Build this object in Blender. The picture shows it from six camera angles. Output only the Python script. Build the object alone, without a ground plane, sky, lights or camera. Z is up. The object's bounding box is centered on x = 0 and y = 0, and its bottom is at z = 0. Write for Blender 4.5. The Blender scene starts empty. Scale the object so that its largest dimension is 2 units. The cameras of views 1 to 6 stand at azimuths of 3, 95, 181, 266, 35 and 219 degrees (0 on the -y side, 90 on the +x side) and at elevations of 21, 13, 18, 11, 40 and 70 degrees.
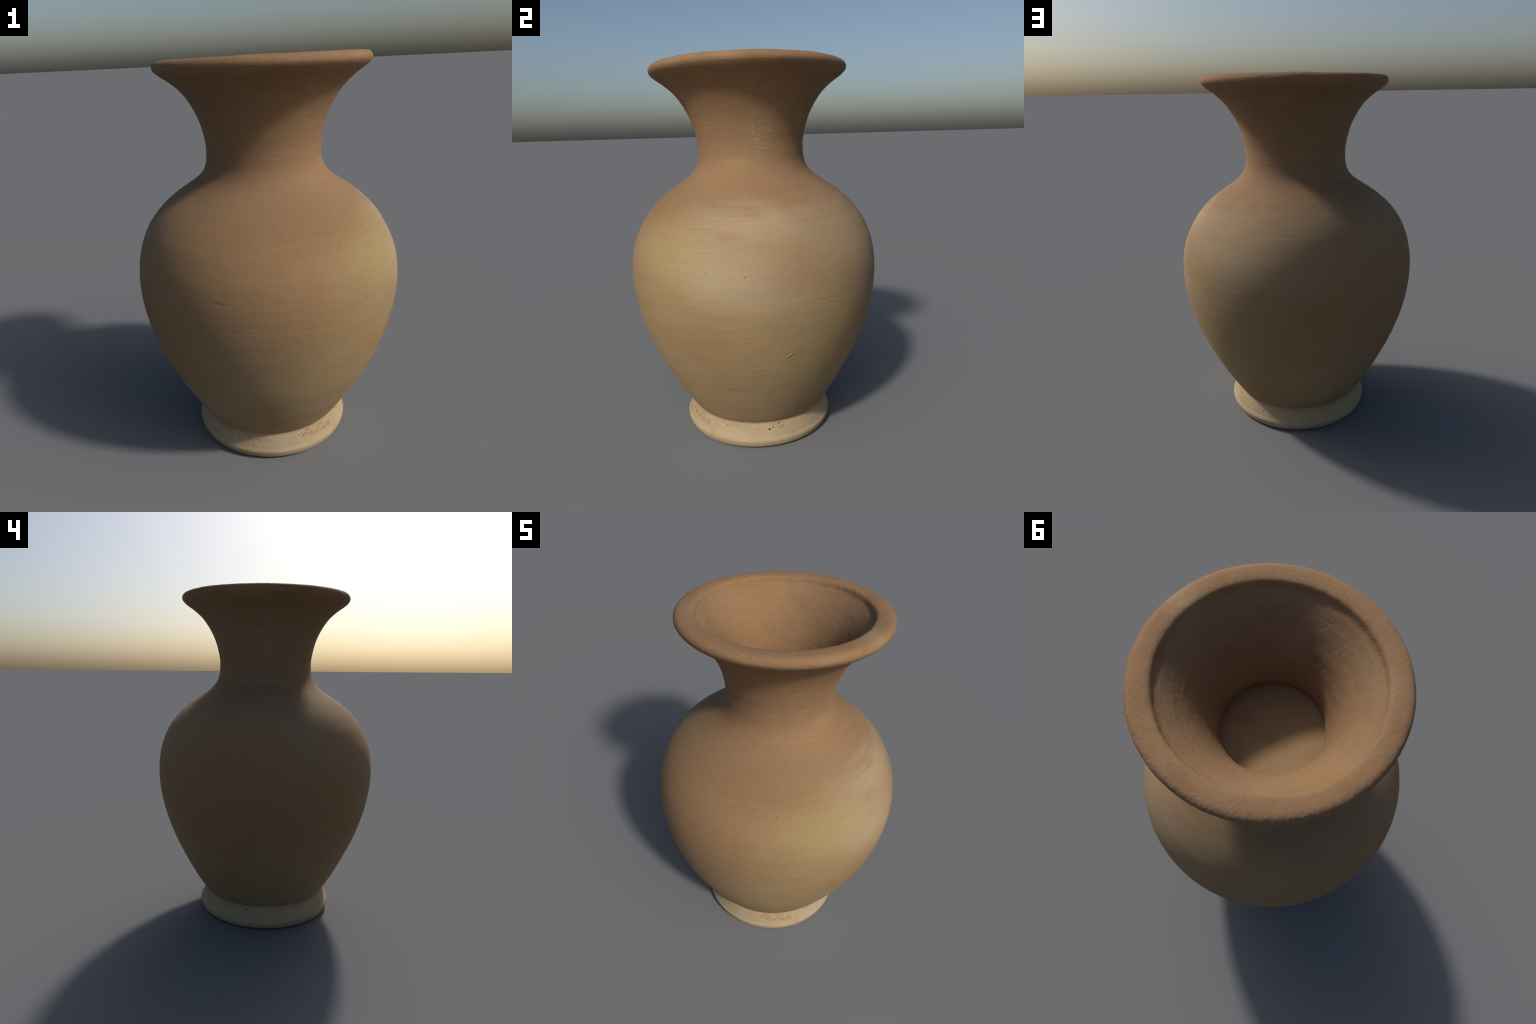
"""A wheel-thrown terracotta vase: pale turned foot, ovoid belly, narrow neck, flaring rim,
and a funnel-shaped mouth that ends on a shallow clay floor inside the neck."""
import bpy, math
import numpy as np

RNG = np.random.default_rng(7)
SEGMENTS = 1024                       # facets around the axis

# ------------------------------------------------------------------ profiles (radius, height)
FOOT = [(0.355, 0.004), (0.375, 0.0005), (0.389, 0.001), (0.402, 0.005), (0.4120, 0.014), (0.4170, 0.026),
        (0.4203, 0.039), (0.4207, 0.0475), (0.4180, 0.0545), (0.4120, 0.0635), (0.4055, 0.0780), (0.3970, 0.0965),
        (0.3895, 0.1130), (0.3830, 0.1220), (0.3790, 0.1275), (0.3775, 0.1320)]
BODY = [(0.3775, 0.1320), (0.3785, 0.1370), (0.3822, 0.1435), (0.3925, 0.1550), (0.4225, 0.20), (0.4525, 0.25), (0.481, 0.30),
        (0.533, 0.40), (0.579, 0.50), (0.6155, 0.60), (0.6445, 0.70), (0.6635, 0.80), (0.6715, 0.90),
        (0.6668, 1.00), (0.6445, 1.10), (0.599, 1.20), (0.564, 1.25), (0.518, 1.30), (0.458, 1.35),
        (0.384, 1.40), (0.3425, 1.43), (0.3125, 1.46), (0.2955, 1.49), (0.2870, 1.52), (0.2835, 1.56),
        (0.2835, 1.60), (0.2920, 1.65), (0.3045, 1.70), (0.324, 1.75), (0.351, 1.80), (0.386, 1.85),
        (0.4150, 1.88), (0.451, 1.91), (0.4795, 1.93), (0.4985, 1.946), (0.508, 1.959), (0.5105, 1.970),
        (0.507, 1.982), (0.498, 1.9915), (0.484, 1.9968), (0.465, 1.9985), (0.446, 1.9982), (0.431, 1.9962),
        (0.4205, 1.9915), (0.4145, 1.9825), (0.4095, 1.9685), (0.400, 1.957), (0.3865, 1.944), (0.364, 1.919),
        (0.334, 1.882), (0.304, 1.836), (0.276, 1.784), (0.2525, 1.730), (0.234, 1.678), (0.2245, 1.640),
        (0.2205, 1.618), (0.2195, 1.605), (0.222, 1.594), (0.230, 1.585), (0.248, 1.575)]
NECK_Z, RIM_Z, LIP_R = 1.49, 1.93, 0.4105    # where neck, rim and funnel begin


def spline(points, step):
    """Centripetal Catmull-Rom through the control points, resampled at an even step."""
    p = np.array(points, float)
    p = np.vstack([2 * p[0] - p[1], p, 2 * p[-1] - p[-2]])
    out = []
    for i in range(1, len(p) - 2):
        a, b, c, d = p[i - 1:i + 3]
        t0 = 0.0
        t1 = t0 + np.linalg.norm(b - a) ** 0.5
        t2 = t1 + np.linalg.norm(c - b) ** 0.5
        t3 = t2 + np.linalg.norm(d - c) ** 0.5
        t = np.linspace(t1, t2, 40, endpoint=False)[:, None]
        a1 = (t1 - t) / (t1 - t0) * a + (t - t0) / (t1 - t0) * b
        a2 = (t2 - t) / (t2 - t1) * b + (t - t1) / (t2 - t1) * c
        a3 = (t3 - t) / (t3 - t2) * c + (t - t2) / (t3 - t2) * d
        b1 = (t2 - t) / (t2 - t0) * a1 + (t - t0) / (t2 - t0) * a2
        b2 = (t3 - t) / (t3 - t1) * a2 + (t - t1) / (t3 - t1) * a3
        out.append((t2 - t) / (t2 - t1) * b1 + (t - t1) / (t2 - t1) * b2)
    q = np.vstack(out + [p[-2:-1]])
    s = np.r_[0, np.cumsum(np.linalg.norm(np.diff(q, axis=0), axis=1))]
    n = int(round(s[-1] / step))
    u = np.linspace(0, s[-1], n + 1)
    return np.c_[np.interp(u, s, q[:, 0]), np.interp(u, s, q[:, 1])]


def ring_noise(theta, s, around, per_metre, seed):
    """Smooth value noise in [-1, 1]: periodic round the vase, free along the profile."""
    rng = np.random.default_rng(seed)
    rows = int(4.2 * per_metre) + 4
    grid = rng.uniform(-1, 1, (rows, around))
    x = (theta / math.tau) % 1.0 * around
    y = np.clip(s * per_metre, 0, rows - 2.001)
    xi, yi = np.floor(x).astype(int), np.floor(y).astype(int)
    fx, fy = x - xi, y - yi
    fx, fy = fx * fx * (3 - 2 * fx), fy * fy * (3 - 2 * fy)
    x0, x1 = xi % around, (xi + 1) % around
    top = grid[yi, x0] * (1 - fx) + grid[yi, x1] * fx
    low = grid[yi + 1, x0] * (1 - fx) + grid[yi + 1, x1] * fx
    return top * (1 - fy) + low * fy


def smooth(a, b, x):
    t = np.clip((x - a) / (b - a), 0, 1)
    return t * t * (3 - 2 * t)


# ------------------------------------------------------------------ the whole wall as one lathe
foot = spline(FOOT, 0.0026)
wall = spline(BODY, 0.0050)
profile = np.vstack([[(0.0, 0.013), (0.17, 0.012), (0.33, 0.011)], foot, wall[1:]])
crease = 3 + len(foot) - 1                                   # ring shared by foot and body
rings = len(profile)
tangent = np.gradient(profile, axis=0)
tangent /= np.linalg.norm(tangent, axis=1)[:, None]
outward = np.c_[tangent[:, 1], -tangent[:, 0]]               # (radial, vertical)
run = np.r_[0, np.cumsum(np.linalg.norm(np.diff(profile, axis=0), axis=1))]

theta = np.arange(SEGMENTS) / SEGMENTS * math.tau            # azimuth: 0 on -y, 90 degrees on +x
T, S = np.meshgrid(theta, run)
R0, Z0 = np.meshgrid(theta, profile[:, 0])[1], np.meshgrid(theta, profile[:, 1])[1]
inner = np.zeros(rings, bool)
inner[np.argmax(profile[:, 1]):] = True
INNER = np.repeat(inner[:, None], SEGMENTS, 1)

# throwing rings, hand wobble, crumbly rim
h = 0.0009 * ring_noise(T, S, 7, 2.5, 1)
slant = S + 0.012 * ring_noise(T, S, 6, 3, 2)
h += 0.00028 * ring_noise(T, slant, 14, 55, 3) * (0.5 + 0.5 * ring_noise(T, S, 9, 4, 4))
h += 0.00022 * ring_noise(T, slant, 26, 110, 5)
on_rim = smooth(1.935, 1.965, Z0)
edge = on_rim * smooth(0.47, 0.49, R0)
weather = 0.35 + 0.65 * smooth(-0.2, 0.7, np.cos(T - math.radians(215)) + 0.5 * ring_noise(T, S, 11, 6, 6))
h += edge * weather * (0.0007 * ring_noise(T, S, 210, 60, 7) + 0.0006 * ring_noise(T, S, 420, 130, 8))
h += on_rim * (0.0012 * ring_noise(T, S, 24, 12, 9) + 0.0004 * ring_noise(T, S, 300, 110, 10))
lip = on_rim * INNER * smooth(0.45, 0.42, R0) * smooth(0.385, 0.40, R0)
h += lip * 0.0008 * ring_noise(T, S, 90, 30, 11)
funnel = INNER * smooth(1.96, 1.92, Z0)
h += funnel * (0.0004 * ring_noise(T, S, 150, 60, 12) + 0.0007 * ring_noise(T, slant, 20, 40, 13))
h += funnel * smooth(1.64, 1.60, Z0) * (0.0025 * ring_noise(T, S, 34, 20, 14) + 0.0015 * ring_noise(T, S, 90, 50, 15))
h *= smooth(0.30, 0.36, R0) * (Z0 < 0.02) + (Z0 >= 0.02)

# pits: (azimuth in degrees, height, radius in mm); the larger ones are placed, small ones strewn
PITS = [(104.5, .100, 7.5), (112.6, .122, 5), (114, .103, 4), (66, .121, 4), (69.8, .111, 4.5), (72.2, .116, 4),
        (68.1, .149, 4), (92.5, .121, 3), (99.6, .117, 3), (26, .101, 4), (27.8, .111, 4), (342.8, .108, 5),
        (345.6, .098, 4.5), (350.2, .102, 4.5), (335.2, .086, 4.5), (324.1, .086, 4), (325.4, .08, 4.5),
        (341.4, .096, 3), (25, .1, 4), (22, .111, 4), (23.9, .113, 3.5), (20.6, .111, 3.5), (31.2, .12, 4),
        (29.2, .121, 4), (67.6, .114, 3.5), (28.6, .106, 3), (250.1, .112, 6.5), (253.5, .176, 6), (249.6, .092, 4.5),
        (244.7, .171, 4.5), (242.2, .168, 4), (235.7, .179, 4), (236.7, .162, 4), (304.8, .207, 4), (327.9, .08, 4),
        (107.3, .108, 5), (116.1, .107, 4), (163.9, .115, 3.5), (211.1, .139, 3.5), (101.5, .019, 5),
        (221.1, 1.013, 5), (223, 1.021, 4), (215.2, 1.003, 4), (227.3, .977, 3.5), (218.7, .932, 4.5), (219, .876, 5),
        (220.2, .905, 3.5), (229.5, .941, 4), (224.8, .902, 3.5), (195.2, .947, 4), (199.7, .94, 4), (93.9, .71, 4.5),
        (92.8, 1.025, 4), (77.3, 1.041, 4), (103.3, 1.165, 3.5), (145.3, .998, 4.5), (54.3, 1.178, 3.5), (34.1, 1.21, 4.5),
        (37.1, 1.347, 3.5), (258, .98, 4)]
for k in range(60):                                           # strewn round the crease of the foot
    PITS.append((RNG.uniform(0, 360), RNG.uniform(0.085, 0.125), RNG.uniform(1.8, 3.0)))
for k in range(70):                                           # and sparsely over the belly
    PITS.append((RNG.uniform(0, 360), RNG.uniform(0.2, 1.4), RNG.uniform(1.6, 3.0)))
dug = np.zeros_like(h)
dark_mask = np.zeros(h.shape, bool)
for az, z, mm in PITS:
    a, r = math.radians(az), mm / 1000 * (0.88 if z < 0.14 else 0.66)
    rows = np.where((np.abs(profile[:, 1] - z) < r * 4) & ~inner)[0]
    if not len(rows):
        continue
    rows = np.arange(rows[0], rows[-1] + 1)
    da = (T[rows] - a + math.pi) % math.tau - math.pi
    k = np.argmin(np.abs(profile[rows, 1] - z))
    dist = np.hypot(da * R0[rows], (S[rows] - run[rows[k]]))
    depth = 0.75 * r * (1 - smooth(0.35 * r, 1.15 * r, dist))
    dug[rows] = np.maximum(dug[rows], depth)
    if mm > (3.0 if z < 0.14 else 3.9):
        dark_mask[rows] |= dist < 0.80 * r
h -= dug


def gouge(az0, z0, az1, z1, wide, deep, ridge):
    """A short scratch: a groove with a raised burr along its upper side."""
    a0, a1 = math.radians(az0), math.radians(az1)
    rows = np.where((np.abs(profile[:, 1] - (z0 + z1) / 2) < abs(z1 - z0) + wide * 5) & ~inner)[0]
    ra = profile[rows, 0].mean()
    px = ((T[rows] - a0 + math.pi) % math.tau - math.pi) * ra
    py = Z0[rows] - z0
    dx, dy = (a1 - a0) * ra, z1 - z0
    length = math.hypot(dx, dy)
    u = (px * dx + py * dy) / length ** 2
    v = (-px * dy + py * dx) / length
    fade = smooth(-0.25, 0.2, u) * smooth(1.25, 0.8, u)
    h[rows] += fade * (-deep * np.exp(-(v / wide) ** 2) + ridge * np.exp(-((v - 1.7 * wide) / wide) ** 2))


gouge(110.1, .609, 112.9, .628, 0.005, 0.0010, 0.0022)
gouge(341.0, 1.030, 345.5, 1.022, 0.008, 0.0006, 0.0008)
gouge(124.2, .893, 131.6, .862, 0.005, 0.0014, 0.0012)
gouge(126.0, .905, 131.0, .885, 0.004, 0.0010, 0.0008)
gouge(147.1, .083, 149.0, .090, 0.004, 0.0010, 0.0020)
gouge(236, 1.30, 243, 1.23, 0.005, 0.0007, 0.0009)

# the pot is not quite round: a fuller flank, a foot set to one side, a dipping and shifted rim
low = smooth(0.50, 0.10, Z0)
flank = np.maximum(0, np.cos(T - math.radians(312))) ** 1.5 * smooth(1.46, 1.25, Z0)
east = np.maximum(0, np.cos(T - math.radians(88))) ** 2 * smooth(0.45, 0.7, Z0) * smooth(1.3, 1.05, Z0)
taper = smooth(0.5, 0.2, Z0) * smooth(0.09, 0.13, Z0) * (0.004 * np.maximum(0, np.cos(T - math.radians(215))))
west = np.cos(T - math.radians(253)) * smooth(1.0, 1.2, Z0) * smooth(1.46, 1.36, Z0)
radius = R0 + h * outward[:, :1] + 0.0065 * flank + 0.0035 * east + 0.005 * west + taper
height = Z0 + h * outward[:, 1:]
lean = smooth(1.5, 2.0, Z0)
X = radius * np.sin(T) + 0.006 * lean - 0.0045 * low - 0.007 * INNER * smooth(1.85, 1.64, Z0)
Y = -radius * np.cos(T) - 0.001 * lean - 0.0015 * low
height -= 0.009 * (1 - np.cos(T - math.radians(105))) / 2 * smooth(1.80, 1.96, Z0)
height -= height.min()
height *= 2.0 / height.max()
co = np.stack([X, Y, height], -1)
co[0] = co[0].mean(0)

# normals of the whole surface, shared by every part cut from it
du = np.roll(co, -1, 1) - np.roll(co, 1, 1)
dv = np.gradient(co, axis=0)
normal = np.cross(du, dv)
normal[0] = (0, 0, -1)
normal /= np.maximum(np.linalg.norm(normal, axis=-1, keepdims=True), 1e-12)

# ------------------------------------------------------------------ node helpers


def lin(r, g, b):
    """sRGB 0-255 to linear"""
    f = lambda c: c / 12.92 if c <= 0.04045 else ((c + 0.055) / 1.055) ** 2.4
    return (f(r / 255), f(g / 255), f(b / 255), 1.0)


class Nodes:
    def __init__(self, name):
        self.material = bpy.data.materials.new(name)
        self.material.use_nodes = True
        self.tree = self.material.node_tree
        self.shader = self.tree.nodes["Principled BSDF"]
        self.coords = self.tree.nodes.new("ShaderNodeTexCoord").outputs["Object"]
        self.z = self.new("ShaderNodeSeparateXYZ", (self.coords,)).outputs[2]

    def new(self, kind, inputs=(), **props):
        n = self.tree.nodes.new(kind)
        for k, v in props.items():
            setattr(n, k, v)
        for i, v in (inputs.items() if isinstance(inputs, dict) else enumerate(inputs)):
            if v is None:
                continue
            if isinstance(v, bpy.types.NodeSocket):
                self.tree.links.new(v, n.inputs[i])
            else:
                n.inputs[i].default_value = v
        return n

    def math(self, op, *a):
        return self.new("ShaderNodeMath", a, operation=op).outputs[0]

    def vec(self, op, *a):
        return self.new("ShaderNodeVectorMath", a, operation=op).outputs[0]

    def noise(self, scale, detail=3.0, stretch=(1, 1, 1), shift=(0, 0, 0), rough=0.55, vector=None):
        m = self.vec("MULTIPLY", vector or self.coords, stretch)
        m = self.vec("ADD", m, shift)
        return self.new("ShaderNodeTexNoise", {"Vector": m, "Scale": scale, "Detail": detail, "Roughness": rough}).outputs["Fac"]

    def ramp(self, x, lo, hi, a=0.0, b=1.0):
        return self.new("ShaderNodeMapRange", (x, lo, hi, a, b), interpolation_type="SMOOTHSTEP").outputs[0]

    def mix(self, fac, a, b):
        n = self.new("ShaderNodeMix", {"Factor": fac} if not isinstance(fac, bpy.types.NodeSocket) else {}, data_type="RGBA")
        if isinstance(fac, bpy.types.NodeSocket):
            self.tree.links.new(fac, n.inputs["Factor"])
        for key, v in ((6, a), (7, b)):
            if isinstance(v, bpy.types.NodeSocket):
                self.tree.links.new(v, n.inputs[key])
            else:
                n.inputs[key].default_value = v
        return n.outputs[2]

    def patch(self, az, z, wide, tall, warp, ragged=0.35):
        """Soft-edged stain round a point of the wall given by azimuth and height."""
        r = float(np.interp(z, [p[1] for p in BODY[:36]], [p[0] for p in BODY[:36]]))
        a = math.radians(az)
        d = self.vec("SUBTRACT", self.coords, (r * math.sin(a), -r * math.cos(a), z))
        d = self.vec("MULTIPLY", d, (1 / wide, 1 / wide, 1 / tall))
        d = self.new("ShaderNodeVectorMath", (d,), operation="LENGTH").outputs[1]
        d = self.math("ADD", d, self.math("MULTIPLY", self.math("SUBTRACT", warp, 0.5), ragged * 2.5))
        return self.ramp(d, 1.35, 0.1)

    def finish(self, colour, bump, strength, distance, rough=0.86):
        b = self.new("ShaderNodeBump", {"Strength": strength, "Distance": distance, "Height": bump})
        link = self.tree.links.new
        link(colour, self.shader.inputs["Base Color"])
        link(b.outputs[0], self.shader.inputs["Normal"])
        self.shader.inputs["Roughness"].default_value = rough
        self.shader.inputs["Specular IOR Level"].default_value = 0.22
        return self.material


TERRACOTTA, TAN, PALE = lin(132, 103, 75), lin(140, 115, 86), lin(163, 146, 118)
YELLOW, ORANGE, OLIVE, GREY = lin(147, 129, 87), lin(143, 112, 72), lin(153, 133, 94), lin(135, 117, 94)
PINK, RUST = lin(138, 106, 73), lin(123, 94, 64)


def fired_clay():
    n = Nodes("fired_clay")
    warp = n.noise(3.1, 4, (1, 1, 1.6))
    streak = n.noise(3.0, 4, (1, 1, 14), (3, 1, 2))
    cloud = n.noise(2.2, 3, (1, 1, 1.3), (7, 2, 5))
    mottle = n.noise(6.5, 4, (1, 1, 1.8), (1, 9, 3))
    edge = n.math("ADD", n.math("MULTIPLY", n.math("SUBTRACT", warp, 0.5), 0.7), n.math("MULTIPLY", n.math("SUBTRACT", streak, 0.5), 0.35))
    level = n.math("ADD", n.z, edge)
    colour = n.mix(n.ramp(level, 0.25, 0.85), lin(147, 125, 93), TAN)
    colour = n.mix(n.math("MULTIPLY", n.ramp(cloud, 0.45, 0.62), 0.45), colour, PINK)
    colour = n.mix(n.math("MULTIPLY", n.ramp(mottle, 0.52, 0.66), 0.35), colour, ORANGE)
    colour = n.mix(n.math("MULTIPLY", n.ramp(n.noise(4.2, 3, (1, 1, 1.5), (2, 6, 8)), 0.53, 0.66), 0.4), colour, GREY)
    both = n.math("ADD", n.math("MULTIPLY", warp, 0.55), n.math("MULTIPLY", streak, 0.45))
    for az, z, wide, tall, tint, amount in (
            (352, 1.12, .46, .26, PINK, .7), (8, 1.36, .46, .16, RUST, .45), (32, 1.29, .34, .13, RUST, .5), (338, .85, .20, .20, GREY, .25),
            (58, 1.10, .34, .18, YELLOW, .75), (62, .88, .55, .16, YELLOW, .45), (86, 1.03, .30, .16, PALE, .62),
            (92, 1.25, .34, .11, PALE, .5), (100, .90, .32, .12, PALE, .35), (85.8, 1.195, .075, .028, ORANGE, .5),
            (98, 1.283, .07, .022, ORANGE, .4), (70, .70, .28, .12, ORANGE, .35), (95, .84, .22, .04, ORANGE, .3),
            (115, .62, .42, .32, OLIVE, .6), (20, .55, .45, .25, OLIVE, .5), (114, .80, .15, .10, GREY, .35), (150, 1.15, .35, .2, PALE, .3), (128, .72, .22, .3, YELLOW, .3),
            (190, .85, .40, .14, PINK, .6), (214, 1.02, .20, .22, GREY, .4), (262, .75, .6, .35, RUST, .4),
            (235, .85, .75, .55, PINK, .35), (240, 1.05, .4, .2, PINK, .3), (300, .8, .45, .35, PINK, .4), (170, .65, .3, .2, ORANGE, .25)):
        colour = n.mix(n.math("MULTIPLY", n.patch(az, z, wide, tall, both), amount), colour, tint)
    colour = n.mix(n.ramp(n.math("ADD", n.z, n.math("MULTIPLY", edge, 0.6)), 1.22, 1.50), colour, TERRACOTTA)
    for az, z, wide, tall, tint, amount in (
            (83.6, 1.515, .10, .035, YELLOW, .35), (266, 1.70, .08, .15, GREY, .35),
            (262, 1.47, .22, .03, GREY, .5), (80, 1.45, .25, .03, PINK, .5)):
        colour = n.mix(n.math("MULTIPLY", n.patch(az, z, wide, tall, both, 0.5), amount), colour, tint)
    scuff = n.math("MULTIPLY", n.patch(106, 1.64, .09, .15, both, 0.5), n.ramp(n.noise(48, 4, (1, 1, 2.2), (0, 0, 0), 0.65), 0.40, 0.66))
    colour = n.mix(n.math("MULTIPLY", scuff, 0.42), colour, PALE)
    fleck = n.ramp(n.noise(34, 3, (1, 1, 1.6), (3, 8, 1), 0.6), 0.69, 0.74)
    colour = n.mix(n.math("MULTIPLY", n.math("MULTIPLY", fleck, n.ramp(n.z, 1.5, 1.6)), 0.4), colour, PALE)
    high = n.ramp(n.z, 1.45, 1.6)
    colour = n.mix(n.math("MULTIPLY", n.math("MULTIPLY", n.ramp(mottle, 0.5, 0.68), high), 0.45), colour, ORANGE)
    colour = n.mix(n.math("MULTIPLY", n.math("MULTIPLY", n.ramp(cloud, 0.5, 0.66), high), 0.35), colour, RUST)
    # brushed streaks and grain
    slanted = n.vec("ADD", n.coords, n.new("ShaderNodeCombineXYZ", (0.0, 0.0, n.math("MULTIPLY", n.noise(1.6, 1), 0.10))).outputs[0])
    fine = n.noise(5, 5, (1, 1, 22), (4, 4, 1), 0.7, slanted)
    grain = n.noise(150, 3, (1, 1, 1.6), (0, 0, 0), 0.7)
    speck = n.noise(55, 3, (1, 1, 2.0), (6, 0, 2), 0.7)
    tone = n.math("ADD", n.math("MULTIPLY", n.math("SUBTRACT", fine, 0.5), 0.24), n.math("MULTIPLY", n.math("SUBTRACT", grain, 0.5), 0.30))
    tone = n.math("ADD", tone, n.math("MULTIPLY", n.math("SUBTRACT", speck, 0.5), 0.22))
    gain = n.math("ADD", 1.0, tone)
    colour = n.vec("MULTIPLY", colour, n.new("ShaderNodeCombineXYZ", (gain, gain, gain)).outputs[0])
    rough_patch = n.ramp(n.noise(2.6, 2, (1, 1, 1), (5, 3, 9)), 0.5, 0.62)
    crumbs = n.noise(60, 3, (1, 1, 1.5), (0, 0, 0), 0.65)
    tall = n.math("ADD", n.math("MULTIPLY", n.noise(5, 5, (1, 1, 26), (8, 8, 8), 0.72, slanted), n.ramp(n.noise(2.4, 2, (1, 1, 1.5), (1, 5, 7)), 0.38, 0.62, 0.25, 0.85)), n.math("MULTIPLY", grain, 0.10))
    tall = n.math("ADD", tall, n.math("MULTIPLY", n.math("MULTIPLY", crumbs, rough_patch), 0.30))
    return n.finish(colour, tall, 0.30, 0.0035)


def rough_clay():
    """Rim and funnel: the same red clay, coarser to the touch."""
    n = Nodes("coarse_red_clay")
    cloud = n.noise(3.0, 3, (1, 1, 1.3), (7, 2, 5))
    mottle = n.noise(9, 4, (1, 1, 1.5), (1, 9, 3))
    colour = n.mix(n.math("MULTIPLY", n.ramp(cloud, 0.45, 0.62), 0.28), TERRACOTTA, ORANGE)
    colour = n.mix(n.math("MULTIPLY", n.ramp(mottle, 0.48, 0.66), 0.32), colour, RUST)
    colour = n.mix(n.math("MULTIPLY", n.ramp(n.noise(5, 4, (1, 1, 1), (3, 3, 4)), 0.52, 0.68), 0.5), colour, lin(134, 113, 86))
    d = n.vec("SUBTRACT", n.coords, (0.455, -0.02, 1.995))
    d = n.new("ShaderNodeVectorMath", (d,), operation="LENGTH").outputs[1]
    colour = n.mix(n.math("MULTIPLY", n.ramp(n.math("ADD", d, n.math("MULTIPLY", mottle, 0.05)), 0.15, 0.02), 0.3), colour, PALE)
    fine = n.noise(5, 5, (1, 1, 22), (4, 4, 1), 0.7)
    grain = n.noise(120, 3, (1, 1, 1), (0, 0, 0), 0.7)
    tone = n.math("ADD", n.math("MULTIPLY", n.math("SUBTRACT", fine, 0.5), 0.30), n.math("MULTIPLY", n.math("SUBTRACT", grain, 0.5), 0.45))
    gain = n.math("ADD", 1.0, tone)
    colour = n.vec("MULTIPLY", colour, n.new("ShaderNodeCombineXYZ", (gain, gain, gain)).outputs[0])
    crumbs = n.noise(70, 4, (1, 1, 1), (0, 0, 0), 0.7)
    tall = n.math("ADD", n.math("MULTIPLY", n.noise(4, 5, (1, 1, 26), (8, 8, 8), 0.7), 0.75), n.math("MULTIPLY", crumbs, 0.4))
    return n.finish(colour, tall, 0.6, 0.0035)


def pale_clay():
    n = Nodes("pale_slip_clay")
    cream, straw, blush, stain = lin(160, 144, 116), lin(156, 137, 103), lin(162, 137, 110), lin(130, 101, 74)
    cloud = n.noise(5, 3, (1, 1, 3), (2, 7, 1))
    band = n.noise(3, 4, (1, 1, 20), (6, 1, 4))
    colour = n.mix(n.math("MULTIPLY", n.ramp(cloud, 0.42, 0.62), 0.6), cream, straw)
    colour = n.mix(n.math("MULTIPLY", n.ramp(band, 0.5, 0.66), 0.5), colour, blush)
    blot = n.noise(22, 4, (1, 1, 1.4), (9, 1, 1), 0.65)
    r = 0.40
    for az, z, wide, tall, amount in ((36, .112, .075, .028, .8), (47, .095, .07, .022, .6), (104, .085, .09, .012, .25), (345, .1, .08, .02, .25)):
        a = math.radians(az)
        d = n.vec("MULTIPLY", n.vec("SUBTRACT", n.coords, (r * math.sin(a), -r * math.cos(a), z)), (1 / wide, 1 / wide, 1 / tall))
        d = n.new("ShaderNodeVectorMath", (d,), operation="LENGTH").outputs[1]
        m = n.math("MULTIPLY", n.ramp(d, 1.3, 0.3), n.ramp(blot, 0.47, 0.60))
        colour = n.mix(n.math("MULTIPLY", m, amount), colour, stain)
    rise = n.math("ADD", n.z, n.math("MULTIPLY", n.math("SUBTRACT", n.noise(9, 4, (1, 1, 2), (5, 5, 5)), 0.5), 0.05))
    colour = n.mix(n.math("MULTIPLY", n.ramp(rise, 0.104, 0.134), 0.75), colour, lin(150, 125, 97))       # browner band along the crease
    colour = n.mix(n.math("MULTIPLY", n.ramp(n.noise(12, 4, (1, 1, 2), (1, 4, 2)), 0.5, 0.64), 0.3), colour, lin(146, 122, 92))
    grain = n.noise(140, 3, (1, 1, 1), (0, 0, 0), 0.7)
    gain = n.math("ADD", 1.0, n.math("MULTIPLY", n.math("SUBTRACT", grain, 0.5), 0.2))
    colour = n.vec("MULTIPLY", colour, n.new("ShaderNodeCombineXYZ", (gain, gain, gain)).outputs[0])
    tall = n.math("ADD", n.math("MULTIPLY", n.noise(3, 4, (1, 1, 30), (8, 8, 8), 0.7), 0.5), n.math("MULTIPLY", n.noise(60, 3), 0.2))
    return n.finish(colour, tall, 0.4, 0.003)


def floor_clay():
    n = Nodes("smooth_red_clay")
    cloud = n.noise(7, 3, (1, 1, 1), (2, 7, 1))
    colour = n.mix(n.ramp(cloud, 0.4, 0.64), lin(142, 116, 86), lin(138, 109, 79))
    return n.finish(colour, n.noise(30, 2, (2, 0.7, 1)), 0.12, 0.003)


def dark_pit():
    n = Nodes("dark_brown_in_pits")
    colour = n.mix(n.ramp(n.noise(200, 2), 0.4, 0.6), lin(62, 47, 36), lin(82, 63, 48))
    return n.finish(colour, n.noise(200, 2), 0.2, 0.001, 0.95)


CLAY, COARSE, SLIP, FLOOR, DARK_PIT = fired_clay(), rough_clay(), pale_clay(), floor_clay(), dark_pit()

# ------------------------------------------------------------------ cut the wall into named parts
vase = bpy.data.objects.new("terracotta_vase", None)
bpy.context.scene.collection.objects.link(vase)
vase["label"] = "tan wheel-thrown terracotta vase with flared rim and pale foot"
vase["category"] = "vase"


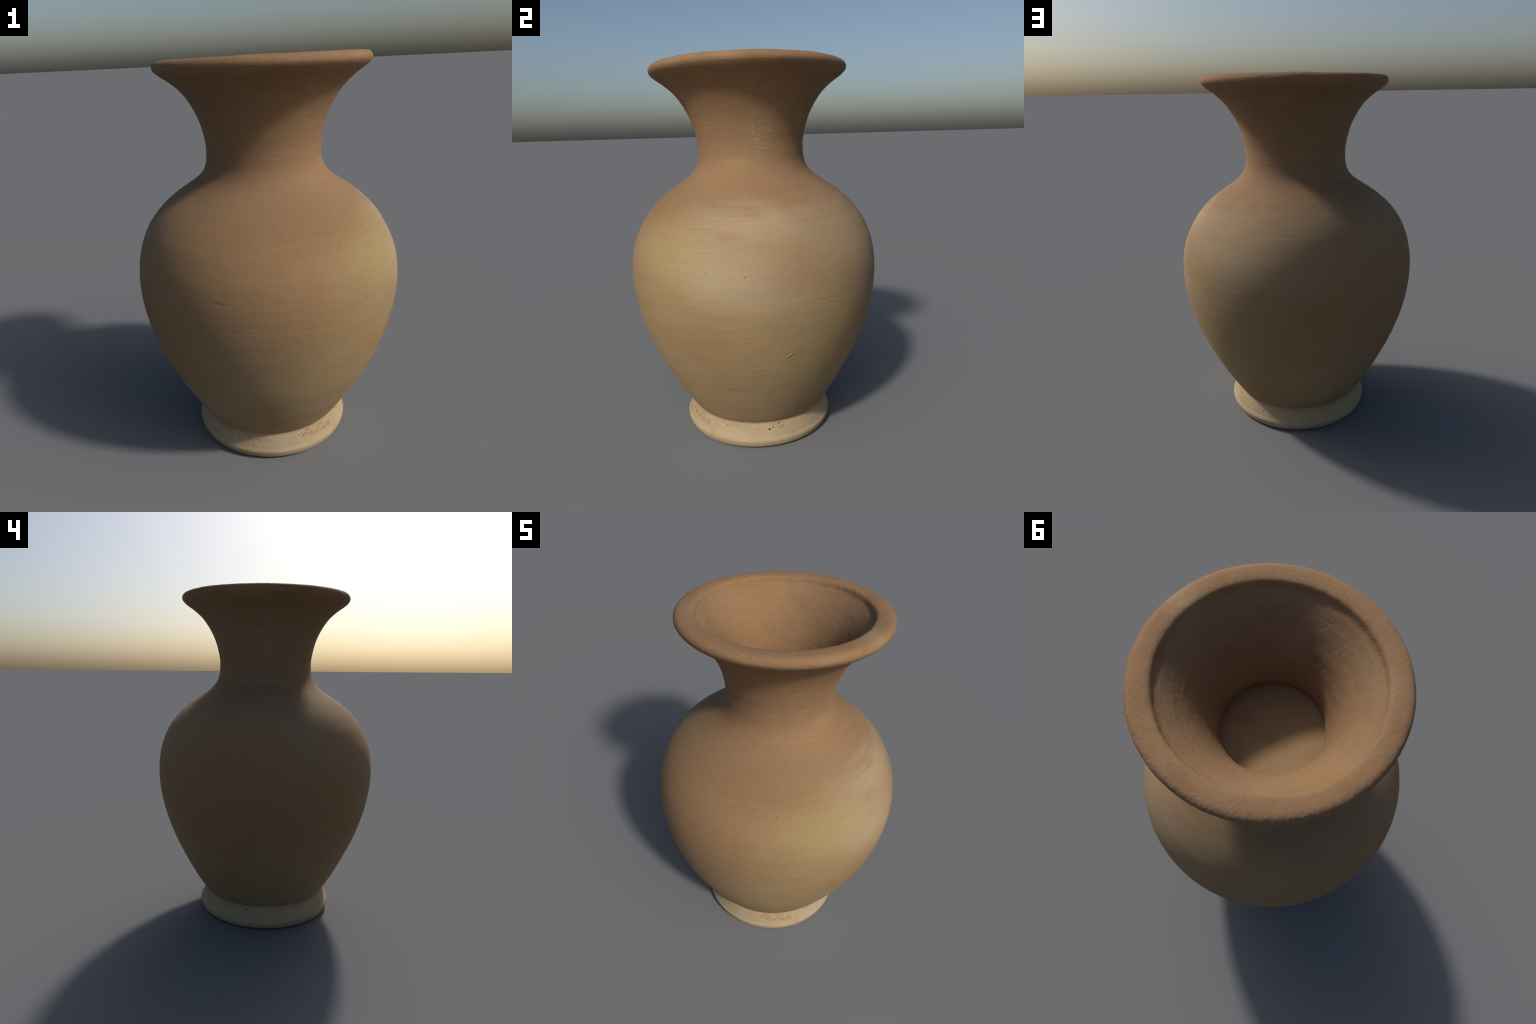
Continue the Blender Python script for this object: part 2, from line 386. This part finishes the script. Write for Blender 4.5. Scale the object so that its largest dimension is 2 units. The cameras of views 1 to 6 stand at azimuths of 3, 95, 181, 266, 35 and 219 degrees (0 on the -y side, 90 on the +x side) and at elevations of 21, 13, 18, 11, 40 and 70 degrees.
def add_part(name, first, last, material, pitted=True):
    """Rings first..last of the lathe as one mesh that keeps the whole wall's normals."""
    block, nor = co[first:last + 1].reshape(-1, 3), normal[first:last + 1].reshape(-1, 3)
    n = last - first
    i, j = np.meshgrid(np.arange(n), np.arange(SEGMENTS), indexing="ij")
    k = (j + 1) % SEGMENTS
    quads = np.stack([i * SEGMENTS + j, i * SEGMENTS + k, (i + 1) * SEGMENTS + k, (i + 1) * SEGMENTS + j], -1).reshape(-1, 4)
    mesh = bpy.data.meshes.new(name)
    mesh.vertices.add(len(block))
    mesh.vertices.foreach_set("co", block.astype(np.float32).ravel())
    mesh.loops.add(quads.size)
    mesh.loops.foreach_set("vertex_index", quads.astype(np.int32).ravel())
    mesh.polygons.add(len(quads))
    mesh.polygons.foreach_set("loop_start", (np.arange(len(quads)) * 4).astype(np.int32))
    mesh.materials.append(material)
    if pitted:
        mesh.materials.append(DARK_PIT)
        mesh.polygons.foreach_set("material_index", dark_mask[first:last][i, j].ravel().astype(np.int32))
    mesh.update(calc_edges=True)
    mesh.validate()
    mesh.polygons.foreach_set("use_smooth", np.ones(len(mesh.polygons), bool))
    mesh.normals_split_custom_set_from_vertices(nor.astype(np.float32))
    obj = bpy.data.objects.new(name, mesh)
    bpy.context.scene.collection.objects.link(obj)
    obj.parent = vase
    return obj


after = np.arange(rings) > crease
to_neck = int(np.argmax(after & (profile[:, 1] > NECK_Z)))
to_rim = int(np.argmax(after & (profile[:, 1] > RIM_Z)))
to_funnel = int(np.argmax(inner & (profile[:, 0] < LIP_R)))
add_part("body", crease, to_neck, CLAY)
add_part("neck", to_neck, to_rim, CLAY)
add_part("rim", to_rim, to_funnel, COARSE, False)
add_part("inner_wall", to_funnel, rings - 1, COARSE, False)
add_part("foot", 1, crease, SLIP)


# underside plate that closes the foot
def disc(name, r, z, dish, material, up, rows=40, around=256):
    verts = [(0, 0, z + dish(0.0, 0.0))]
    for i in range(1, rows + 1):
        for j in range(around):
            a = math.tau * j / around
            rr = r * i / rows
            verts.append((rr * math.sin(a), -rr * math.cos(a), z + dish(i / rows, a)))
    faces = [(0, 1 + j, 1 + (j + 1) % around) for j in range(around)]
    for i in range(rows - 1):
        b = 1 + i * around
        for j in range(around):
            k = (j + 1) % around
            faces.append((b + j, b + around + j, b + around + k, b + k))
    if not up:
        faces = [f[::-1] for f in faces]
    mesh = bpy.data.meshes.new(name)
    mesh.from_pydata(verts, [], faces)
    mesh.polygons.foreach_set("use_smooth", np.ones(len(mesh.polygons), bool))
    mesh.materials.append(material)
    obj = bpy.data.objects.new(name, mesh)
    bpy.context.scene.collection.objects.link(obj)
    obj.parent = vase
    return obj


disc("underside", 0.175, 0.0135, lambda t, a: 0.0, SLIP, False, 6)
disc("inner_floor", 0.255, 1.552, lambda t, a: 0.024 * t ** 2.2 + 0.0012 * math.sin(3 * a + 1) * t, FLOOR, True)
